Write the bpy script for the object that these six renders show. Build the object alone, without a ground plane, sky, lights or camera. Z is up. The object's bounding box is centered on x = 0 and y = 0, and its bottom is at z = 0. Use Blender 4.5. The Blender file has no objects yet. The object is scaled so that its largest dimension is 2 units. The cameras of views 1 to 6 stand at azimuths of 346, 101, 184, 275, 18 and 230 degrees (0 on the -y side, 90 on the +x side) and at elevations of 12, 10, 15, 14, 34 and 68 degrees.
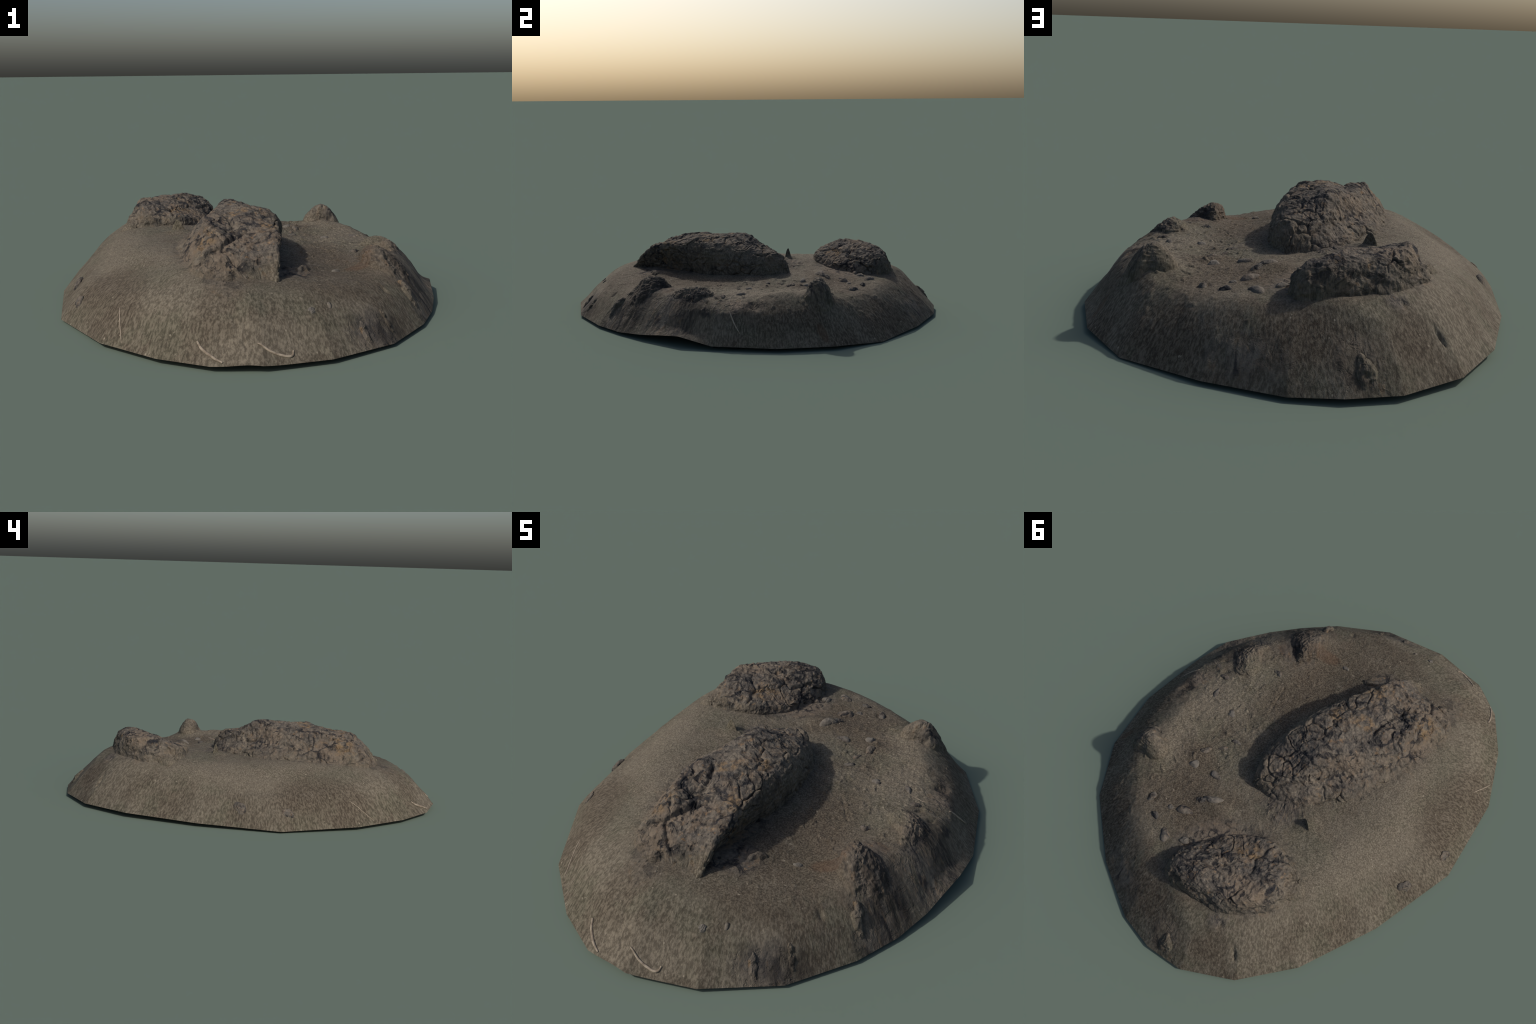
"""A scanned mound of bare earth with two craggy boulders, outcrops, pebbles and roots."""
import bpy, math, random
import numpy as np

rng = np.random.default_rng(7)
random.seed(7)

# ------------------------------------------------------------------ noise --
def _hash(ix, iy, iz, seed):
    h = (ix * 374761393 + iy * 668265263 + iz * 2147483647 + seed * 1274126177) & 0xFFFFFFFF
    h = ((h ^ (h >> 13)) * 1274126177) & 0xFFFFFFFF
    h = ((h ^ (h >> 16)) * 2246822519) & 0xFFFFFFFF
    return ((h ^ (h >> 15)) & 0xFFFF) / 65535.0

def value_noise(p, seed=0):
    i = np.floor(p).astype(np.int64)
    f = p - i
    f = f * f * f * (f * (f * 6 - 15) + 10)
    out = 0.0
    for dx in (0, 1):
        wx = f[:, 0] if dx else 1 - f[:, 0]
        for dy in (0, 1):
            wy = f[:, 1] if dy else 1 - f[:, 1]
            for dz in (0, 1):
                wz = f[:, 2] if dz else 1 - f[:, 2]
                out = out + wx * wy * wz * _hash(i[:, 0] + dx, i[:, 1] + dy, i[:, 2] + dz, seed)
    return out * 2 - 1

def fbm(p, freq, octaves=4, seed=0, gain=0.5, ridged=False):
    total, amp, norm = 0.0, 1.0, 0.0
    q = p * freq
    for o in range(octaves):
        n = value_noise(q, seed + o * 17)
        if ridged:
            n = 1 - 2 * np.abs(n)
        total = total + amp * n
        norm += amp
        amp *= gain
        q = q * 2.03 + 5.7
    return total / norm

def worley(p, seed=0):
    """distance to nearest and second nearest cell point, and a random value of the nearest cell"""
    i = np.floor(p).astype(np.int64)
    d1 = np.full(len(p), 9.0); d2 = d1.copy(); val = np.zeros(len(p))
    for dx in (-1, 0, 1):
        for dy in (-1, 0, 1):
            for dz in (-1, 0, 1):
                c = i + (dx, dy, dz)
                q = np.stack([_hash(c[:, 0], c[:, 1], c[:, 2], seed + k) for k in (1, 2, 3)], 1) + c - p
                d = np.sqrt((q * q).sum(1))
                near = d < d1
                d2 = np.where(near, d1, np.minimum(d2, d))
                val = np.where(near, _hash(c[:, 0], c[:, 1], c[:, 2], seed + 9), val)
                d1 = np.where(near, d, d1)
    return d1, d2, val

def smooth(a, b, x):
    t = np.clip((x - a) / (b - a), 0, 1)
    return t * t * (3 - 2 * t)

# ------------------------------------------------- the mound: rim + profiles --
# corner points of the cut edge, counter-clockwise (x, y, z)
RIM = [(0.789, -0.020, 0.018), (0.774, 0.285, 0.016), (0.684, 0.553, 0.014), (0.518, 0.760, 0.001),
       (0.235, 0.920, 0.010), (-0.026, 1.000, 0.012), (-0.194, 1.000, 0.018), (-0.360, 0.951, 0.018),
       (-0.546, 0.799, 0.021), (-0.679, 0.555, 0.024), (-0.765, 0.185, 0.018), (-0.792, -0.227, 0.007),
       (-0.674, -0.596, 0.016), (-0.512, -0.820, 0.017), (-0.358, -0.949, 0.018), (-0.196, -1.000, 0.018),
       (0.043, -0.981, 0.015), (0.302, -0.870, 0.010), (0.497, -0.690, 0.012), (0.604, -0.541, 0.012),
       (0.678, -0.402, 0.026), (0.760, -0.190, 0.050)]
RIM = np.array(RIM)

def rim_at(az):
    """radius and height of the straight-edged rim in direction az (radians, array)"""
    a = np.arctan2(RIM[:, 1], RIM[:, 0])
    order = np.argsort(a)
    P = RIM[order]
    a = a[order]
    a = np.concatenate([[a[-1] - 2 * np.pi], a, [a[0] + 2 * np.pi]])
    P = np.vstack([P[-1], P, P[0]])
    az = (az + np.pi) % (2 * np.pi) - np.pi
    k = np.clip(np.searchsorted(a, az) - 1, 0, len(a) - 2)
    p, q = P[k], P[k + 1]
    dx, dy = np.cos(az), np.sin(az)
    ex, ey = q[:, 0] - p[:, 0], q[:, 1] - p[:, 1]
    den = dx * ey - dy * ex
    r = (p[:, 0] * ey - p[:, 1] * ex) / den
    s = np.where(np.abs(ex) > np.abs(ey), (r * dx - p[:, 0]) / np.where(ex == 0, 1, ex),
                 (r * dy - p[:, 1]) / np.where(ey == 0, 1, ey))
    return r, p[:, 2] + s * (q[:, 2] - p[:, 2])

# height of the soil along twelve spokes, outside to inside
SPOKE_T = np.array([0.0, 0.4, 0.6, 0.72, 0.80, 0.85, 0.90, 0.95, 1.0])
SPOKES = {   # azimuth: heights at t = .95 .90 .85 .80 .72 .60 .40
    -180: (.058, .098, .134, .157, .196, .235, .248),
    -150: (.065, .108, .138, .158, .190, .240, .250),
    -120: (.073, .134, .176, .203, .236, .246, .238),
    -90: (.062, .118, .155, .185, .204, .206, .208),
    -60: (.064, .113, .143, .166, .182, .184, .193),
    -30: (.067, .117, .159, .188, .198, .196, .196),
    0: (.062, .115, .160, .178, .193, .202, .197),
    30: (.058, .108, .149, .177, .206, .211, .205),
    60: (.060, .107, .147, .180, .198, .204, .212),
    90: (.072, .127, .173, .205, .221, .221, .220),
    120: (.082, .138, .190, .224, .252, .255, .248),
    150: (.061, .106, .150, .182, .218, .243, .248),
}
CENTRE_Z = 0.228
# swellings and hollows of the soil: x, y, radius along, radius across, turn, height
SWELLS = [(0.07, 0.41, 0.09, 0.045, 0.3, 0.024), (-0.265, 0.16, 0.06, 0.05, 0, 0.016), (0.515, 0.470, 0.105, 0.085, 0.7, 0.034), (0.53, 0.27, 0.07, 0.12, 0.2, 0.014), (-0.17, 0.78, 0.14, 0.05, -0.35, 0.012),
          (0.43, -0.43, 0.12, 0.10, -1.1, 0.018), (0.57, -0.19, 0.12, 0.10, -0.9, 0.014), (0.08, -0.47, 0.10, 0.07, 0.9, 0.018),
          (0.29, 0.30, 0.05, 0.03, 0.6, 0.010), (-0.215, -0.88, 0.12, 0.06, -1.75, 0.014)]
# slits in the turf: from, to, width, depth
SLITS = [((-0.452, 0.722), (-0.495, 0.752), 0.007, 0.024), ((-0.535, 0.765), (-0.565, 0.772), 0.008, 0.014),
         ((-0.265, -0.83), (-0.25, -0.90), 0.007, 0.009), ((-0.25, -0.90), (-0.232, -0.96), 0.006, 0.008), ((-0.245, -0.85), (-0.215, -0.94), 0.005, 0.005),
         ((0.34, -0.64), (0.37, -0.67), 0.008, 0.010),
         ((0.605, 0.12), (0.645, 0.17), 0.014, 0.014), ((0.50, 0.055), (0.515, 0.075), 0.012, 0.010), ((0.555, -0.06), (0.58, -0.03), 0.010, 0.010),
         ((0.30, 0.255), (0.315, 0.29), 0.012, 0.010), ((0.26, 0.57), (0.30, 0.60), 0.014, 0.010), ((0.60, -0.10), (0.63, -0.06), 0.012, 0.012),
         ((-0.34, 0.70), (-0.37, 0.73), 0.018, 0.010),
         ((0.265, -0.05), (0.29, -0.11), 0.005, 0.006), ((0.29, -0.11), (0.335, -0.22), 0.005, 0.005), ((-0.07, 0.42), (0.0, 0.46), 0.005, 0.006)]

def catmull(xs, ys, x):
    """smooth monotone-ish interpolation of table ys (n, m) over xs"""
    m = np.gradient(ys, xs, axis=0)
    k = np.clip(np.searchsorted(xs, x) - 1, 0, len(xs) - 2)
    h = (xs[k + 1] - xs[k])
    t = (x - xs[k]) / h
    y0, y1, m0, m1 = ys[k], ys[k + 1], m[k], m[k + 1]
    t2, t3 = t * t, t * t * t
    return (2 * t3 - 3 * t2 + 1) * y0 + (t3 - 2 * t2 + t) * h * m0 + (3 * t2 - 2 * t3) * y1 + (t3 - t2) * h * m1

def soil_base(x, y):
    az = np.arctan2(y, x)
    r = np.hypot(x, y)
    R, zr = rim_at(az)
    Rs = sum(rim_at(az + d)[0] * w for d, w in ((-.24, .1), (-.16, .15), (-.08, .15), (0, .2), (.08, .15), (.16, .15), (.24, .1)))
    t = np.clip(r / R, 0, 1)
    w = smooth(0.80, 1.0, t)
    t = np.clip(t * w + np.minimum(r / Rs, 0.999) * (1 - w), 0, 1)
    keys = sorted(SPOKES)
    ka = np.radians(np.array(keys + [180]))
    cols = []
    for j in range(7):
        v = np.array([SPOKES[k][j] for k in keys])
        n = len(v)
        f = (az + np.pi) / (np.pi / 6)
        i = np.floor(f).astype(int)
        u = f - i
        a, b, c, d = v[(i - 1) % n], v[i % n], v[(i + 1) % n], v[(i + 2) % n]
        cols.append(0.5 * (2 * b + (c - a) * u + (2 * a - 5 * b + 4 * c - d) * u * u + (3 * b - a - 3 * c + d) * u ** 3))
    p95, p90, p85, p80, p72, p60, p40 = cols
    tab = np.stack([np.full_like(x, CENTRE_Z), p40, p60, p72, p80, p85, p90, p95, zr])
    # hermite along t, row by row
    m = np.gradient(tab, SPOKE_T, axis=0)
    m[0] = 0
    k = np.clip(np.searchsorted(SPOKE_T, t) - 1, 0, len(SPOKE_T) - 2)
    idx = np.arange(len(x))
    h = SPOKE_T[k + 1] - SPOKE_T[k]
    u = (t - SPOKE_T[k]) / h
    u2, u3 = u * u, u * u * u
    return ((2 * u3 - 3 * u2 + 1) * tab[k, idx] + (u3 - 2 * u2 + u) * h * m[k, idx]
            + (3 * u2 - 2 * u3) * tab[k + 1, idx] + (u3 - u2) * h * m[k + 1, idx]), t

def soil(x, y, detail=True):
    x = np.asarray(x, float); y = np.asarray(y, float)
    z, t = soil_base(x, y)
    for cx, cy, a, b, turn, hgt in SWELLS:
        c, s = math.cos(turn), math.sin(turn)
        u, v = ((x - cx) * c + (y - cy) * s) / a, (-(x - cx) * s + (y - cy) * c) / b
        z = z + hgt * np.exp(-(u * u + v * v))
    if detail:
        p = np.stack([x, y, np.zeros_like(x)], 1)
        inner = smooth(1.0, 0.93, t)
        z = z + inner * (0.0035 * fbm(p, 7, 3, 3) + 0.0022 * fbm(p, 26, 4, 11))
        # roughness of the dug, pebbly side (east) and of the crest between the boulders
        rough = np.exp(-(((x - 0.33) / 0.3) ** 2 + ((y - 0.1) / 0.6) ** 2)) + 0.8 * np.exp(-(((x + 0.14) / 0.14) ** 2 + ((y - 0.2) / 0.1) ** 2))
        z = z + inner * rough * (0.0035 * fbm(p, 30, 3, 23, ridged=True) + 0.0012 * fbm(p, 90, 2, 29))
        f1, f2, v = worley(p * 38 + 0.6 * np.stack([fbm(p, 40, 2, 91), fbm(p, 40, 2, 92), 0 * x], 1), 77)
        crumb = smooth(0.55, 0.15, f1) * smooth(0.62, 0.95, v)
        z = z + inner * (0.006 * crumb * np.minimum(1, 0.25 + rough) + 0.004 * rough * fbm(p, 14, 3, 41, ridged=True))
        wander = 0.008 * fbm(p, 28, 3, 53)
        for (ax, ay), (bx, by), w, d in SLITS:
            ex, ey = bx - ax, by - ay
            L = ex * ex + ey * ey
            s = np.clip(((x - ax) * ex + (y - ay) * ey) / L, 0, 1)
            dist = np.hypot(x - ax - s * ex + wander, y - ay - s * ey - wander)
            taper = 1 - 0.75 * np.abs(2 * s - 1) ** 2
            z = z - inner * d * taper * np.exp(-(dist / (w * (0.4 + 0.6 * taper))) ** 2)
    return z

# ------------------------------------------------------------- mesh helpers --
def make_mesh(name, V, F, mat, parent=None, smooth_shade=True):
    me = bpy.data.meshes.new(name)
    V = np.asarray(V, np.float32); F = np.asarray(F, np.int32)
    k = F.shape[1]
    me.vertices.add(len(V)); me.vertices.foreach_set("co", V.ravel())
    me.loops.add(F.size); me.loops.foreach_set("vertex_index", F.ravel())
    me.polygons.add(len(F))
    me.polygons.foreach_set("loop_start", np.arange(0, F.size, k, dtype=np.int32))
    me.polygons.foreach_set("loop_total", np.full(len(F), k, np.int32))
    me.update(calc_edges=True); me.validate()
    me.polygons.foreach_set("use_smooth", np.full(len(me.polygons), smooth_shade))
    me.materials.append(mat)
    ob = bpy.data.objects.new(name, me)
    bpy.context.scene.collection.objects.link(ob)
    if parent:
        ob.parent = parent
    return ob

def grid_faces(nu, nv, wrap=False):
    i, j = np.meshgrid(np.arange(nu if wrap else nu - 1), np.arange(nv - 1), indexing="ij")
    a = i * nv + j
    b = ((i + 1) % nu) * nv + j
    return np.stack([a, b, b + 1, a + 1], -1).reshape(-1, 4)

def grid_normals(G):
    du = np.gradient(G, axis=0); dv = np.gradient(G, axis=1)
    n = np.cross(du, dv)
    return n / np.maximum(np.linalg.norm(n, axis=-1, keepdims=True), 1e-9)

# ---------------------------------------------------------------- materials --
class Graph:
    def __init__(self, name):
        self.mat = bpy.data.materials.new(name)
        self.mat.use_nodes = True
        self.t = self.mat.node_tree
        self.t.nodes.clear()
        self.out = self.t.nodes.new("ShaderNodeOutputMaterial")
        self.bsdf = self.t.nodes.new("ShaderNodeBsdfPrincipled")
        self.t.links.new(self.bsdf.outputs[0], self.out.inputs[0])
        self.coord = self.t.nodes.new("ShaderNodeTexCoord").outputs["Object"]

    def put(self, sock, val):
        if hasattr(val, "is_linked"):
            self.t.links.new(val, sock)
        elif isinstance(val, (tuple, list)) and len(val) == 3 and sock.type == "RGBA":
            sock.default_value = (*val, 1)
        else:
            sock.default_value = val

    def math(self, op, a, b=0.0, c=None, clamp=False):
        n = self.t.nodes.new("ShaderNodeMath"); n.operation = op; n.use_clamp = clamp
        self.put(n.inputs[0], a); self.put(n.inputs[1], b)
        if c is not None: self.put(n.inputs[2], c)
        return n.outputs[0]

    def scaled(self, s, vec=None):
        n = self.t.nodes.new("ShaderNodeVectorMath"); n.operation = "MULTIPLY"
        self.put(n.inputs[0], vec or self.coord); n.inputs[1].default_value = s
        return n.outputs[0]

    def noise(self, scale, detail=3, rough=0.55, vec=None, distort=0.0, offset=0.0):
        n = self.t.nodes.new("ShaderNodeTexNoise"); n.noise_dimensions = "4D"
        self.put(n.inputs["Vector"], vec or self.coord)
        n.inputs["W"].default_value = offset
        n.inputs["Scale"].default_value = scale; n.inputs["Detail"].default_value = detail
        n.inputs["Roughness"].default_value = rough; n.inputs["Distortion"].default_value = distort
        return n.outputs["Fac"]

    def voronoi(self, scale, feature="F1", vec=None, out="Distance"):
        n = self.t.nodes.new("ShaderNodeTexVoronoi"); n.feature = feature
        self.put(n.inputs["Vector"], vec or self.coord); n.inputs["Scale"].default_value = scale
        return n.outputs[out]

    def remap(self, v, a, b, c=0.0, d=1.0, smooth_step=True):
        n = self.t.nodes.new("ShaderNodeMapRange")
        n.interpolation_type = "SMOOTHSTEP" if smooth_step else "LINEAR"
        self.put(n.inputs[0], v)
        for i, q in enumerate((a, b, c, d)): n.inputs[i + 1].default_value = q
        return n.outputs[0]

    def mix(self, fac, a, b, mode="MIX"):
        n = self.t.nodes.new("ShaderNodeMix"); n.data_type = "RGBA"; n.blend_type = mode
        self.put(n.inputs["Factor"], fac); self.put(n.inputs["A"], a); self.put(n.inputs["B"], b)
        return n.outputs["Result"]

    def ellipse(self, cx, cy, a, b, turn, wobble=0.25, wscale=9.0, edge=0.3):
        """1 inside an ellipse on the ground plan, with a ragged edge"""
        m = self.t.nodes.new("ShaderNodeMapping"); m.vector_type = "TEXTURE"
        self.put(m.inputs["Vector"], self.coord)
        m.inputs["Location"].default_value = (cx, cy, 0)
        m.inputs["Rotation"].default_value = (0, 0, turn)
        m.inputs["Scale"].default_value = (a, b, 1000)
        n = self.t.nodes.new("ShaderNodeVectorMath"); n.operation = "LENGTH"
        self.put(n.inputs[0], m.outputs[0])
        d = self.math("ADD", n.outputs["Value"], self.math("MULTIPLY", self.math("SUBTRACT", self.noise(wscale, 4, 0.6), 0.5), wobble * 4))
        return self.remap(d, 1 + edge, 1 - edge)

    def union(self, items):
        r = items[0]
        for i in items[1:]:
            r = self.math("MAXIMUM", r, i)
        return r

# where rock shows through on the ground plan: x, y, half-length, half-width, turn
ROCK_AREAS = [(-0.13, -0.24, 0.46, 0.195, math.radians(75)), (-0.20, 0.53, 0.27, 0.19, math.radians(32)),
              (-0.10, -0.55, 0.20, 0.09, 0.0)]
SCREE_AREAS = [(0.53, -0.52, 0.24, 0.11, math.radians(-55)), (0.66, -0.26, 0.15, 0.14, math.radians(-30)), (0.58, -0.13, 0.06, 0.08, 0.3),
               (0.64, 0.03, 0.05, 0.16, 0.15), (0.24, -0.86, 0.10, 0.06, 0.4), (-0.24, 0.93, 0.08, 0.05, 2.6), (0.10, 0.90, 0.12, 0.04, -0.3),
               (0.50, 0.44, 0.065, 0.06, 0), (-0.14, 0.19, 0.10, 0.06, 0.5), (-0.34, 0.70, 0.05, 0.04, 0.5)]
OCHRE_AREAS = [(-0.11, -0.29, 0.06, 0.03, 0.4), (-0.21, 0.44, 0.06, 0.045, 0.3), (0.0, -0.24, 0.05, 0.03, 0.8), (-0.27, -0.50, 0.04, 0.05, 0), (-0.02, -0.45, 0.06, 0.04, 1.2)]
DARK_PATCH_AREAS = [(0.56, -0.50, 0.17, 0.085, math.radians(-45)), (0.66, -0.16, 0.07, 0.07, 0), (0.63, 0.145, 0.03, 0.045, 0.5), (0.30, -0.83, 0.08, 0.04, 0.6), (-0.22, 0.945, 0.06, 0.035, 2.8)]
DUG_AREAS = [(0.25, -0.45, 0.30, 0.17, 0.5), (0.17, 0.50, 0.20, 0.13, 0.6), (0.28, 0.33, 0.10, 0.07, 0), (0.28, -0.22, 0.10, 0.2, 0),
             (-0.62, -0.36, 0.19, 0.10, 1.9), (-0.05, 0.88, 0.20, 0.06, 0), (0.62, 0.42, 0.06, 0.10, 0.3), (0.66, 0.25, 0.08, 0.12, 0), (0.38, 0.75, 0.15, 0.07, -0.7),
             (0.10, -0.72, 0.14, 0.07, 0), (-0.38, 0.82, 0.07, 0.05, 0.5)]
PALE_AREAS = [(-0.52, 0.05, 0.26, 0.10, 1.45), (-0.48, 0.58, 0.14, 0.10, 2.2), (0.48, 0.10, 0.09, 0.14, 0.1), (0.42, 0.38, 0.10, 0.08, 0), (-0.40, -0.22, 0.09, 0.22, 0.2), (-0.15, -0.93, 0.22, 0.05, 0)]
MOSSY_AREAS = [(-0.34, 0.24, 0.10, 0.08, 0), (0.0, -0.75, 0.20, 0.08, 0.3), (0.20, 0.22, 0.09, 0.07, 0), (0.42, -0.20, 0.10, 0.08, 0), (-0.48, -0.45, 0.06, 0.14, 0.5), (-0.25, 0.80, 0.10, 0.05, 0.3)]
SOIL_PALE, SOIL_BROWN, SOIL_GREEN, SOIL_DARK = (0.128, 0.110, 0.083), (0.082, 0.066, 0.048), (0.089, 0.083, 0.058), (0.045, 0.034, 0.025)

def earth_material(name, kind="earth"):
    g = Graph(name)
    flat = g.scaled((1, 1, 0.5))
    # radial coordinates (direction, distance): grain drawn out down the slope near the rim
    sep = g.t.nodes.new("ShaderNodeSeparateXYZ"); g.put(sep.inputs[0], g.coord)
    r = g.math("SQRT", g.math("ADD", g.math("MULTIPLY", sep.outputs[0], sep.outputs[0]), g.math("MULTIPLY", sep.outputs[1], sep.outputs[1])))
    com = g.t.nodes.new("ShaderNodeCombineXYZ")
    g.put(com.inputs[0], g.math("MULTIPLY", g.math("DIVIDE", sep.outputs[0], r), 0.85)); g.put(com.inputs[1], g.math("MULTIPLY", g.math("DIVIDE", sep.outputs[1], r), 0.85))
    g.put(com.inputs[2], g.math("MULTIPLY", r, 0.62))
    radial = com.outputs[0]
    m = g.t.nodes.new("ShaderNodeMapping"); m.vector_type = "TEXTURE"; g.put(m.inputs["Vector"], g.coord); m.inputs["Scale"].default_value = (0.79, 1.0, 1000)
    ln = g.t.nodes.new("ShaderNodeVectorMath"); ln.operation = "LENGTH"; g.put(ln.inputs[0], m.outputs[0])
    slope = g.remap(ln.outputs["Value"], 0.66, 0.86)

    def both(a, b):
        n = g.t.nodes.new("ShaderNodeMix"); n.data_type = "FLOAT"
        g.put(n.inputs[0], slope); g.put(n.inputs[2], a); g.put(n.inputs[3], b)
        return n.outputs[0]
    # --- soil
    fine = both(g.noise(170, 3, 0.7, flat), g.noise(125, 4, 0.72, radial))
    grain = both(g.noise(75, 3, 0.65, flat, offset=2), g.noise(58, 4, 0.70, radial, offset=2))
    mid = both(g.noise(20, 5, 0.65, flat, offset=5), g.noise(17, 5, 0.65, radial, offset=5))
    big = g.noise(4.2, 4, 0.6, flat, offset=9)
    soil_c = g.mix(g.remap(big, 0.42, 0.58), SOIL_PALE, SOIL_BROWN)
    soil_c = g.mix(g.math("MULTIPLY", g.remap(g.noise(7, 4, 0.65, flat, offset=21), 0.48, 0.60), 0.8), soil_c, SOIL_GREEN)
    soil_c = g.mix(g.math("MULTIPLY", g.remap(mid, 0.46, 0.72), 0.50), soil_c, SOIL_DARK)
    for areas, colour, amount in ((PALE_AREAS, (0.146, 0.124, 0.094), 0.75), (MOSSY_AREAS, (0.094, 0.089, 0.064), 0.55), (DUG_AREAS, (0.060, 0.044, 0.031), 0.72)):
        soil_c = g.mix(g.math("MULTIPLY", g.union([g.ellipse(*d, 0.3, 6.0, 0.55) for d in areas]), amount), soil_c, colour)
    soil_c = g.mix(g.remap(fine, 0.40, 0.62), g.mix(0.46, soil_c, (0.024, 0.020, 0.015)), g.mix(0.26, soil_c, (0.27, 0.235, 0.180)))
    vary = g.remap(g.noise(5, 3, 0.6, flat, offset=33), 0.36, 0.64, 0.25, 1.0)
    soil_c = g.mix(g.math("MULTIPLY", vary, g.remap(grain, 0.53, 0.72, 0, 0.36)), soil_c, (0.250, 0.215, 0.165))
    soil_c = g.mix(g.math("MULTIPLY", vary, g.remap(grain, 0.48, 0.32, 0, 0.40)), soil_c, (0.034, 0.027, 0.020))
    rust = g.union([g.ellipse(0.655, 0.485, 0.035, 0.02, 0.9), g.ellipse(0.46, -0.33, 0.05, 0.03, 0.3), g.ellipse(0.33, -0.46, 0.07, 0.03, 0.4)])
    soil_c = g.mix(g.math("MULTIPLY", rust, 0.4), soil_c, (0.085, 0.046, 0.027))
    chips = g.math("MULTIPLY", g.remap(g.voronoi(55, vec=flat), 0.22, 0.12), g.remap(g.noise(30, 1, 0.5, flat, offset=31), 0.60, 0.66))
    soil_c = g.mix(g.math("MULTIPLY", chips, 0.6), soil_c, (0.30, 0.26, 0.20))
    # --- rock
    def rock(vec, k):
        rn = g.noise(8 * k, 5, 0.65, vec, offset=40)
        c = g.mix(g.remap(rn, 0.38, 0.62), (0.064, 0.058, 0.053), (0.140, 0.119, 0.094))
        c = g.mix(g.remap(g.noise(19 * k, 5, 0.65, vec, offset=44), 0.50, 0.66, 0, 0.75), c, (0.128, 0.090, 0.060))
        c = g.mix(g.remap(g.noise(42 * k, 4, 0.65, vec, offset=48), 0.56, 0.68, 0, 0.80), c, (0.235, 0.140, 0.066))
        c = g.mix(g.remap(g.noise(60 * k, 4, 0.7, vec, offset=52), 0.38, 0.64), g.mix(0.45, c, (0.024, 0.023, 0.024)), g.mix(0.26, c, (0.27, 0.23, 0.18)))
        c = g.mix(g.remap(g.noise(5 * k, 3, 0.6, vec, offset=46), 0.50, 0.62, 0, 0.55), c, (0.165, 0.128, 0.094))
        nz = g.t.nodes.new("ShaderNodeTexNoise"); nz.inputs["Scale"].default_value = 11 * k; nz.inputs["Detail"].default_value = 4
        g.put(nz.inputs["Vector"], vec or g.coord)
        wv = g.t.nodes.new("ShaderNodeVectorMath"); wv.operation = "MULTIPLY_ADD"
        g.put(wv.inputs[0], nz.outputs["Color"]); wv.inputs[1].default_value = (0.16, 0.16, 0.16); g.put(wv.inputs[2], vec or g.coord)
        for sc, wd, lo in ((7 * k, 0.060, 0.46), (16 * k, 0.06, 0.54)):
            line = g.remap(g.voronoi(sc, "DISTANCE_TO_EDGE", wv.outputs[0]), wd, wd * 0.25)
            c = g.mix(g.math("MULTIPLY", line, g.remap(g.noise(7 * k, 3, 0.6, vec, offset=90 + sc), lo, lo + 0.10, 0, 0.85)), c, (0.016, 0.017, 0.021))
        p = g.remap(g.noise(21 * k, 5, 0.62, vec, distort=0.9, offset=57), 0.47, 0.36)
        return g.mix(g.math("MULTIPLY", p, 0.85), c, (0.017, 0.018, 0.022)), p
    rk, pits = rock(None, 1.0)
    ochre = g.math("MULTIPLY", g.union([g.ellipse(*q, 0.3, 14, 0.5) for q in OCHRE_AREAS]), g.remap(g.noise(36, 4, 0.65, offset=66), 0.44, 0.60, 0, 0.8))
    rk = g.mix(ochre, rk, (0.205, 0.140, 0.080))
    # --- where each lies
    if kind == "earth":
        streak, _ = rock(radial, 0.8)
        rock_mask = g.union([g.ellipse(*q, 0.16, 10, 0.26) for q in ROCK_AREAS])
        scree = g.union([g.ellipse(*q, 0.28, 9, 0.55) for q in SCREE_AREAS])
        scree = g.math("MULTIPLY", scree, g.remap(g.noise(14, 4, 0.65, radial, offset=70), 0.38, 0.52, 0.1, 0.95))
        col = g.mix(scree, soil_c, streak)
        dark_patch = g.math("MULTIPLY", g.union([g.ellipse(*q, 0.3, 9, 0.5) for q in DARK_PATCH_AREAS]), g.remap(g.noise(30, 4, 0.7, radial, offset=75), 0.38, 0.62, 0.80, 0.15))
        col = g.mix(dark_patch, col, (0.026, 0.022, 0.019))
        col = g.mix(rock_mask, col, rk)
        fac = g.math("MAXIMUM", rock_mask, scree)
    else:
        col = g.mix(g.remap(g.noise(12, 3, 0.6, offset=80), 0.42, 0.6), rk, (0.140, 0.126, 0.108))
        fac = 1.0
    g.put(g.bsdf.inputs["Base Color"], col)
    g.bsdf.inputs["Roughness"].default_value = 0.93
    g.bsdf.inputs["Specular IOR Level"].default_value = 0.15
    h = g.math("ADD", g.math("MULTIPLY", fine, 0.35), g.math("MULTIPLY", grain, 0.7))
    hr = g.math("ADD", g.math("MULTIPLY", g.noise(38, 6, 0.65, offset=60), 2.4), g.math("MULTIPLY", pits, -1.4))
    n = g.t.nodes.new("ShaderNodeMix"); n.data_type = "FLOAT"
    g.put(n.inputs[0], fac); g.put(n.inputs[2], h); g.put(n.inputs[3], hr)
    b = g.t.nodes.new("ShaderNodeBump")
    b.inputs["Strength"].default_value = 0.7; b.inputs["Distance"].default_value = 0.007
    g.put(b.inputs["Height"], n.outputs[0])
    g.put(g.bsdf.inputs["Normal"], b.outputs[0])
    return g.mat

def root_material():
    g = Graph("dry_root_skin")
    c = g.mix(g.remap(g.noise(60, 3), 0.35, 0.65), (0.30, 0.25, 0.19), (0.16, 0.125, 0.09))
    g.put(g.bsdf.inputs["Base Color"], c)
    g.bsdf.inputs["Roughness"].default_value = 0.85
    return g.mat

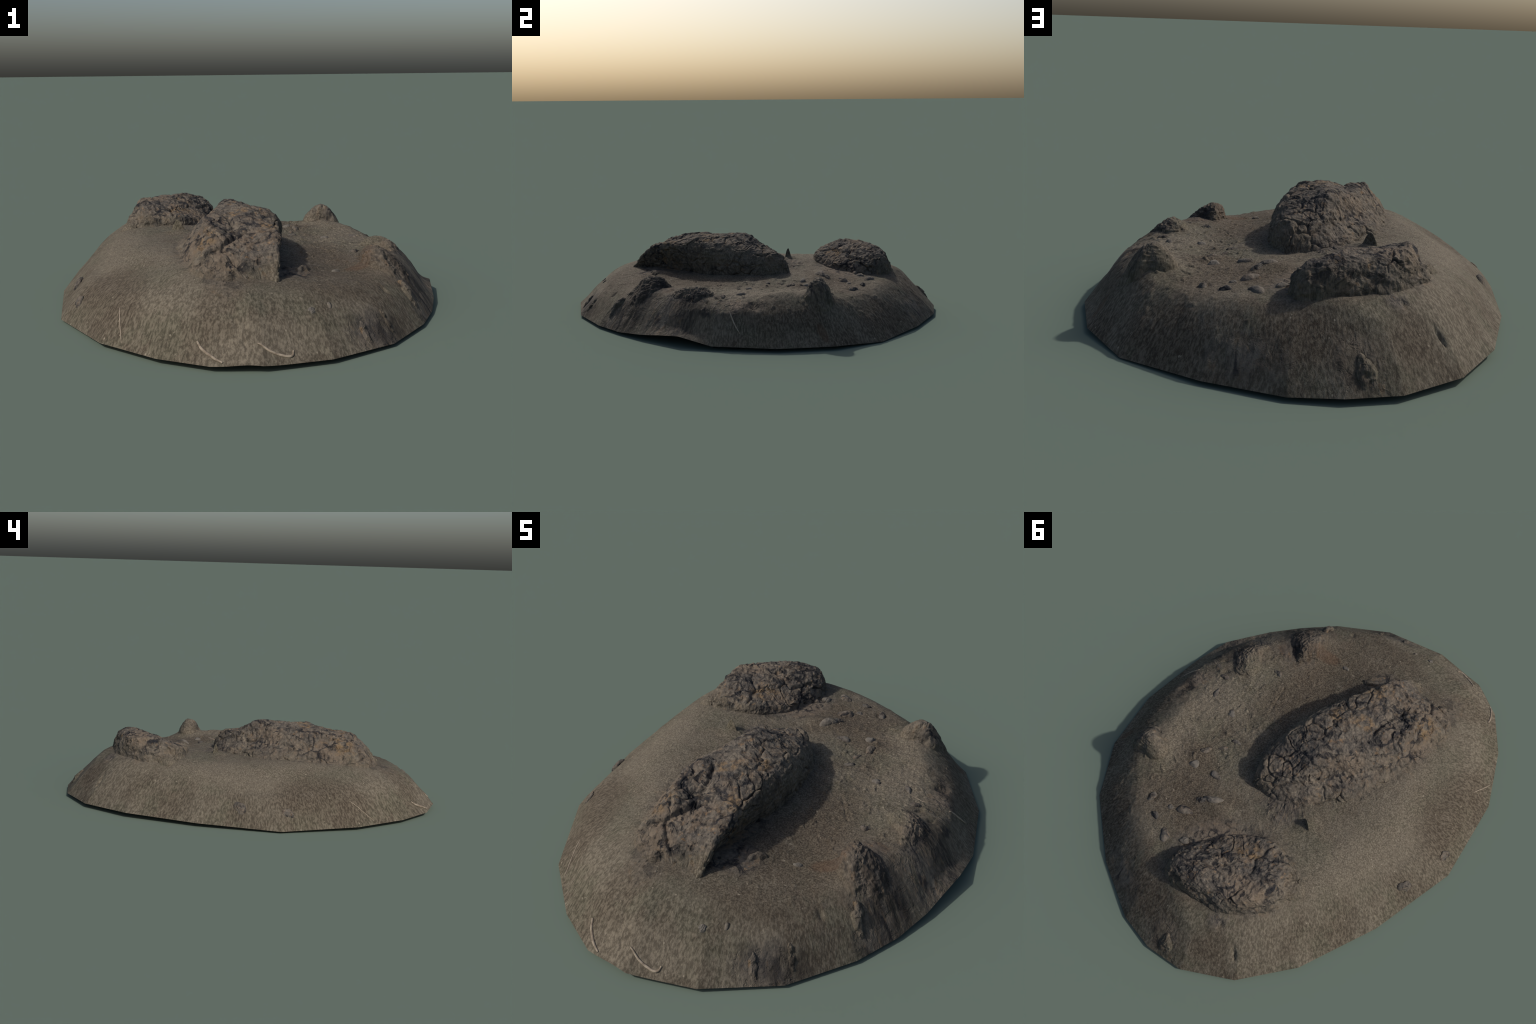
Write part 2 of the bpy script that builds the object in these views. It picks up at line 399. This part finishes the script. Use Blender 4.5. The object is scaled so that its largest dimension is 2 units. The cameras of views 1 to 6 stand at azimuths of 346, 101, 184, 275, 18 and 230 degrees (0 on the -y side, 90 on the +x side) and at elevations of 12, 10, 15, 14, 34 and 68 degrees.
EARTH = earth_material("earth_with_rock")
STONE = earth_material("weathered_stone", "stone")
ROOT = root_material()

# ------------------------------------------------------------------- object --
mound = bpy.data.objects.new("earth_mound", None)
bpy.context.scene.collection.objects.link(mound)
mound["label"] = "low oval mound of brown soil with two craggy boulders"
mound["category"] = "earth mound"

# soil shell: spokes from the middle to the cut rim
def build_soil():
    na, nr = 900, 300
    corner = np.arctan2(RIM[:, 1], RIM[:, 0])
    az = np.linspace(-np.pi, np.pi, na, endpoint=False)
    for c in corner:                       # snap a spoke to every corner of the cut
        az[np.argmin(np.abs((az - c + np.pi) % (2 * np.pi) - np.pi))] = c
    t = np.linspace(0.004, 1, nr) ** 0.8
    A, T = np.meshgrid(az, t, indexing="ij")
    R, _ = rim_at(A.ravel())
    x, y = (R * T.ravel() * np.cos(A.ravel())), (R * T.ravel() * np.sin(A.ravel()))
    V = np.stack([x, y, soil(x, y)], 1)
    F = grid_faces(na, nr, wrap=True)[:, ::-1]
    V = np.vstack([V, [[0, 0, soil(np.array([1e-4]), np.array([0.0]))[0]]]])
    ring = np.arange(na) * nr
    tri = np.stack([np.full(na, len(V) - 1), ring, np.roll(ring, -1), np.full(na, len(V) - 1)], 1)
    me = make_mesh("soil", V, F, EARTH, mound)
    hub = make_mesh("soil_hub", V[np.r_[ring, len(V) - 1]], np.stack([np.full(na, na), np.arange(na), np.roll(np.arange(na), -1)], 1), EARTH)
    bpy.context.view_layer.objects.active = me
    hub.select_set(True); me.select_set(True)
    with bpy.context.temp_override(active_object=me, selected_editable_objects=[me, hub]):
        bpy.ops.object.join()
    return me

# craggy relief shared by all rock
def crag(P, N, amount, seed):
    warp = np.stack([fbm(P, 14, 3, seed + k) for k in (61, 62, 63)], 1) * 0.035
    Q = P + warp
    f1, f2, v = worley(Q * 13, seed)
    g1, g2, w = worley(Q * 34, seed + 40)
    d = -0.08 + 0.9 * fbm(P, 6, 3, seed) + 0.75 * (v - 0.5) * smooth(0.0, 0.25, f2 - f1) - 0.8 * smooth(0.10, 0.0, f2 - f1) * smooth(-0.1, 0.3, fbm(P, 8, 2, seed + 71))
    d = d + 0.32 * (w - 0.5) * smooth(0, 0.3, g2 - g1) - 0.13 * smooth(0.14, 0, g2 - g1) + 0.34 * fbm(P, 38, 4, seed + 9, ridged=True)
    return P + N * (amount * d)[:, None]

def loft(name, stations, sections, axis, nu, nv, relief, seed, cracks=()):
    """rock lofted through cross-sections; each section lists (across, height) over the top from one foot to the other"""
    S = np.array(stations, float)
    K = np.array(sections, float)                        # (ns, npts, 2)
    u = np.linspace(S[0], S[-1], nu)
    ku = catmull_axis(S, K.reshape(len(S), -1), u).reshape(nu, K.shape[1], 2)
    q = np.linspace(0, K.shape[1] - 1, nv)
    G = catmull_axis(np.arange(K.shape[1], dtype=float), ku.transpose(1, 0, 2).reshape(K.shape[1], -1), q).reshape(nv, nu, 2).transpose(1, 0, 2)
    P = np.zeros((nu, nv, 3))
    if axis == "y":
        P[..., 0], P[..., 1] = G[..., 0], u[:, None]
    else:
        P[..., 0], P[..., 1] = u[:, None], G[..., 0]
    P[..., 2] = G[..., 1]
    N = grid_normals(P)
    if N[nu // 2, nv // 2, 2] < 0:
        N = -N
    flat = crag(P.reshape(-1, 3), N.reshape(-1, 3), relief, seed)
    for pts, w, d in cracks:                             # long fissures across the top
        dist = np.full(len(flat), 9.0)
        for (ax, ay), (bx, by) in zip(pts[:-1], pts[1:]):
            ex, ey = bx - ax, by - ay
            wob = 0.012 * fbm(flat, 22, 2, seed + 31)
            s = np.clip(((flat[:, 0] - ax) * ex + (flat[:, 1] - ay) * ey) / (ex * ex + ey * ey), 0, 1)
            dist = np.minimum(dist, np.hypot(flat[:, 0] + wob - ax - s * ex, flat[:, 1] - wob - ay - s * ey))
        flat = flat - N.reshape(-1, 3) * (d * np.exp(-(dist / w) ** 2))[:, None]
    F = grid_faces(nu, nv)
    if np.cross(P[nu // 2 + 1, nv // 2] - P[nu // 2, nv // 2], P[nu // 2, nv // 2 + 1] - P[nu // 2, nv // 2])[2] < 0:
        F = F[:, ::-1]
    return make_mesh(name, flat, F, EARTH, mound)

def catmull_axis(xs, Y, x):
    m = np.gradient(Y, xs, axis=0) * 0.9
    k = np.clip(np.searchsorted(xs, x) - 1, 0, len(xs) - 2)
    h = (xs[k + 1] - xs[k])[:, None]
    t = ((x - xs[k]))[:, None] / h
    t2, t3 = t * t, t * t * t
    return (2 * t3 - 3 * t2 + 1) * Y[k] + (t3 - 2 * t2 + t) * h * m[k] + (3 * t2 - 2 * t3) * Y[k + 1] + (t3 - t2) * h * m[k + 1]

soil_ob = build_soil()

# the long leaning boulder: western flank runs up from the soil, eastern face is undercut
BIG = {
    -0.690: [(-.27, .16), (-.25, .19), (-.20, .20), (-.15, .20), (-.10, .20), (-.07, .21), (-.06, .20), (-.07, .16)],
    -0.645: [(-.33, .20), (-.31, .255), (-.25, .270), (-.16, .26), (-.10, .255), (-.045, .27), (-.045, .245), (-.09, .18)],
    -0.600: [(-.37, .20), (-.32, .285), (-.26, .315), (-.17, .30), (-.09, .305), (-.035, .315), (-.035, .27), (-.09, .18)],
    -0.530: [(-.37, .20), (-.32, .285), (-.25, .355), (-.175, .332), (-.09, .342), (-.015, .350), (-.01, .30), (-.06, .18)],
    -0.420: [(-.38, .20), (-.32, .285), (-.25, .382), (-.165, .358), (-.08, .372), (.010, .362), (.020, .30), (-.03, .18)],
    -0.300: [(-.38, .20), (-.32, .275), (-.235, .385), (-.145, .390), (-.05, .406), (.045, .380), (.070, .31), (.03, .18)],
    -0.170: [(-.37, .20), (-.31, .268), (-.22, .350), (-.14, .402), (-.05, .408), (.065, .375), (.105, .30), (.075, .18)],
    -0.030: [(-.34, .20), (-.275, .26), (-.18, .315), (-.112, .406), (-.03, .398), (.075, .358), (.120, .285), (.105, .18)],
    0.070: [(-.29, .20), (-.22, .255), (-.15, .30), (-.09, .355), (-.02, .356), (.06, .335), (.105, .272), (.103, .18)],
    0.160: [(-.20, .20), (-.14, .245), (-.09, .27), (-.04, .300), (.01, .32), (.055, .305), (.075, .255), (.08, .18)],
    0.205: [(-.10, .19), (-.07, .22), (-.04, .24), (-.01, .26), (.02, .285), (.045, .275), (.05, .24), (.05, .17)],
    0.230: [(-.05, .16), (-.03, .18), (-.01, .19), (.01, .20), (.02, .21), (.03, .20), (.035, .19), (.035, .16)],
}
boulder = loft("boulder", list(BIG), list(BIG.values()), "y", 330, 240, 0.013, 101,
               cracks=[([(-.32, -.60), (-.225, -.585), (-.18, -.52), (-.150, -.44), (-.15, -.34), (-.17, -.25)], .010, .016),
                       ([(-.225, -.585), (-.19, -.64), (-.13, -.69)], .008, .014)])

# the blocky boulder on the northern crest, its worn face looking south
BLOCK = {
    -0.475: [(.36, .17), (.37, .19), (.40, .20), (.43, .20), (.46, .20), (.48, .19), (.50, .16)],
    -0.450: [(.33, .20), (.35, .24), (.40, .262), (.45, .258), (.50, .24), (.54, .21), (.57, .16)],
    -0.415: [(.32, .20), (.345, .255), (.42, .285), (.49, .30), (.54, .285), (.58, .25), (.62, .17)],
    -0.390: [(.31, .20), (.335, .285), (.42, .325), (.50, .345), (.56, .325), (.605, .27), (.65, .17)],
    -0.340: [(.30, .19), (.325, .29), (.42, .33), (.52, .340), (.60, .338), (.65, .298), (.71, .17)],
    -0.250: [(.31, .19), (.33, .285), (.42, .305), (.52, .333), (.61, .350), (.675, .322), (.74, .17)],
    -0.170: [(.35, .19), (.375, .268), (.45, .293), (.55, .328), (.645, .352), (.710, .322), (.775, .17)],
    -0.090: [(.42, .19), (.45, .258), (.51, .280), (.60, .312), (.68, .334), (.737, .308), (.79, .17)],
    -0.035: [(.53, .19), (.56, .25), (.60, .272), (.64, .293), (.695, .311), (.74, .283), (.775, .17)],
    -0.005: [(.59, .17), (.61, .215), (.63, .24), (.66, .258), (.69, .258), (.715, .235), (.73, .16)],
    0.012: [(.62, .16), (.63, .175), (.65, .18), (.67, .19), (.69, .19), (.70, .17), (.71, .15)],
}
block = loft("boulder", list(BLOCK), list(BLOCK.values()), "x", 240, 220, 0.014, 207,
             cracks=[([(-.05, .60), (-.12, .52), (-.2, .56)], .008, .012), ([(-.26, .35), (-.25, .43), (-.3, .5)], .008, .012)])

# half-buried stones: a grid disc that domes out of the soil and tucks back under it
def half_buried(name, cx, cy, a, b, turn, height, lean=(0, 0), sharp=1.0, relief=0.004, seed=0, mat=None, res=44, sink=0.012):
    th = np.linspace(0, 2 * np.pi, res, endpoint=False)
    rr = np.linspace(0.0, 1.0, res // 2)
    A, Rr = np.meshgrid(th, rr, indexing="ij")
    lump = 1 + 0.18 * np.sin(2 * A + seed) + 0.12 * np.sin(3 * A + 2.1 * seed) + 0.06 * np.sin(5 * A + seed * 3.3)
    u, v = Rr * np.cos(A) * a * lump, Rr * np.sin(A) * b * lump
    c, s = math.cos(turn), math.sin(turn)
    prof = (1 - Rr ** 2.2) ** sharp
    x = cx + u * c - v * s + lean[0] * prof
    y = cy + u * s + v * c + lean[1] * prof
    z0 = soil((cx + u * c - v * s).ravel(), (cy + u * s + v * c).ravel(), False).reshape(x.shape)
    z = z0 - sink + (height + sink) * prof
    P = np.stack([x, y, z], -1)
    N = grid_normals(P)
    N = np.where(N[..., 2:3] < 0, -N, N)
    N[:, 0] = (0, 0, 1)
    keep = P[:, 0].copy()
    flat = P.reshape(-1, 3)
    d = fbm(flat, 1.4 / max(a, b), 3, seed + 3) + 0.6 * fbm(flat, 60, 3, seed + 5, ridged=True)
    P = (flat + N.reshape(-1, 3) * (relief * d)[:, None]).reshape(P.shape)
    P[:, 0] = P[:, 0].mean(0)
    return make_mesh(name, P.reshape(-1, 3), grid_faces(res, res // 2, True), mat or STONE, mound)

half_buried("standing_stone", 0.502, 0.450, 0.092, 0.072, 0.5, 0.070, sharp=0.78, relief=0.007, seed=3, mat=EARTH, res=100, lean=(-0.008, -0.006))
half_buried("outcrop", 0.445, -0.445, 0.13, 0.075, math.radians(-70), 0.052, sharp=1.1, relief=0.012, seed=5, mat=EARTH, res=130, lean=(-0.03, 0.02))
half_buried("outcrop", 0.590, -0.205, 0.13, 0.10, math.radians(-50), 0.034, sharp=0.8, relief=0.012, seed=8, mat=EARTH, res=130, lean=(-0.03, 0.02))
half_buried("outcrop", 0.470, -0.600, 0.045, 0.025, math.radians(-60), 0.022, sharp=0.7, relief=0.006, seed=9, mat=EARTH, res=60)
half_buried("outcrop", -0.245, 0.930, 0.045, 0.030, math.radians(120), 0.014, sharp=0.8, relief=0.007, seed=17, mat=EARTH, res=60)
half_buried("outcrop", 0.195, -0.868, 0.030, 0.016, 1.9, 0.012, sharp=0.7, relief=0.006, seed=31, mat=EARTH, res=60)
half_buried("outcrop", 0.300, -0.800, 0.028, 0.016, 2.1, 0.010, sharp=0.7, relief=0.006, seed=33, mat=EARTH, res=60)
half_buried("rock_splinter", -0.268, 0.168, 0.034, 0.009, math.radians(160), 0.040, sharp=2.2, relief=0.003, seed=2, mat=EARTH)
half_buried("rock_spur", -0.455, 0.390, 0.05, 0.035, 0.9, 0.022, sharp=0.6, relief=0.005, seed=12, mat=EARTH)
half_buried("clod", 0.085, -0.520, 0.045, 0.028, 0.6, 0.012, relief=0.004, seed=14, mat=EARTH)
half_buried("clod", -0.24, -0.665, 0.035, 0.028, 0.3, 0.022, relief=0.004, seed=15, mat=EARTH)

PEBBLES = [(.178, .317, .022, .016, 0), (.247, .149, .018, .012, .5), (.26, .211, .020, .011, 1.2), (.302, .277, .028, .013, 1.4), (.283, .36, .022, .015, .2),
           (.088, .40, .036, .016, .5), (.138, .524, .028, .020, .3), (.201, .637, .016, .014, 0), (.283, .592, .020, .012, 2.0), (.100, .66, .030, .016, 2.7),
           (.024, .61, .022, .013, .4), (-.02, .575, .016, .012, 0), (.502, .066, .022, .011, 1.9), (.398, -.226, .017, .014, 0), (.545, -.022, .020, .012, .6),
           (.372, .076, .017, .013, 0), (.013, -.846, .013, .009, .3), (.085, -.814, .010, .007, .9), (.225, -.489, .014, .009, 0), (-.724, -.255, .024, .016, 1.5), (-.712, -.02, .026, .018, 1.3), (.12, .44, .02, .012, 1.0), (.19, .56, .013, .01, 1.0)]
for i, (x, y, a, b, turn) in enumerate(PEBBLES):
    half_buried("pebble", x, y, 1.2 * a, 1.2 * b, turn, 0.8 * b, sharp=0.45, relief=0.22 * b, seed=20 + i, res=18, sink=0.006, lean=(0.25 * b * math.sin(3.1 * i), 0.25 * b * math.cos(2.3 * i)))

# pale dead roots lying on the slope, each a bevelled curve following the soil
ROOTS = [([(-.381, -.862), (-.370, -.893), (-.345, -.930), (-.318, -.953)], .0045), ([(-.200, -.942), (-.160, -.963), (-.110, -.974), (-.092, -.970), (-.086, -.958)], .0040),
         ([(.672, .040), (.703, .066), (.717, .080), (.737, .106)], .0030), ([(-.596, -.545), (-.602, -.60), (-.606, -.668)], .0018),
         ([(.52, .03), (.57, .02), (.62, .035)], .0010)]
for pts, rad in ROOTS:
    cu = bpy.data.curves.new("root", "CURVE"); cu.dimensions = "3D"
    cu.bevel_depth = rad; cu.bevel_resolution = 2; cu.use_fill_caps = True
    P = np.array(pts)
    q = np.linspace(0, len(P) - 1, 26)
    xy = catmull_axis(np.arange(len(P), dtype=float), P, q)
    zz = soil(xy[:, 0], xy[:, 1]) + rad * 0.45
    sp = cu.splines.new("POLY"); sp.points.add(len(q) - 1)
    for k, (pt, (x, y), z) in enumerate(zip(sp.points, xy, zz)):
        pt.co = (x, y, z, 1); pt.radius = 0.45 + 0.75 * math.sin(math.pi * (0.15 + 0.75 * k / 25))
    tmp = bpy.data.objects.new("root_path", cu)
    bpy.context.scene.collection.objects.link(tmp)
    me = bpy.data.meshes.new_from_object(tmp.evaluated_get(bpy.context.evaluated_depsgraph_get()))
    bpy.data.objects.remove(tmp)
    me.materials.clear(); me.materials.append(ROOT)
    for poly in me.polygons: poly.use_smooth = True
    ob = bpy.data.objects.new("root", me); ob.parent = mound
    bpy.context.scene.collection.objects.link(ob)
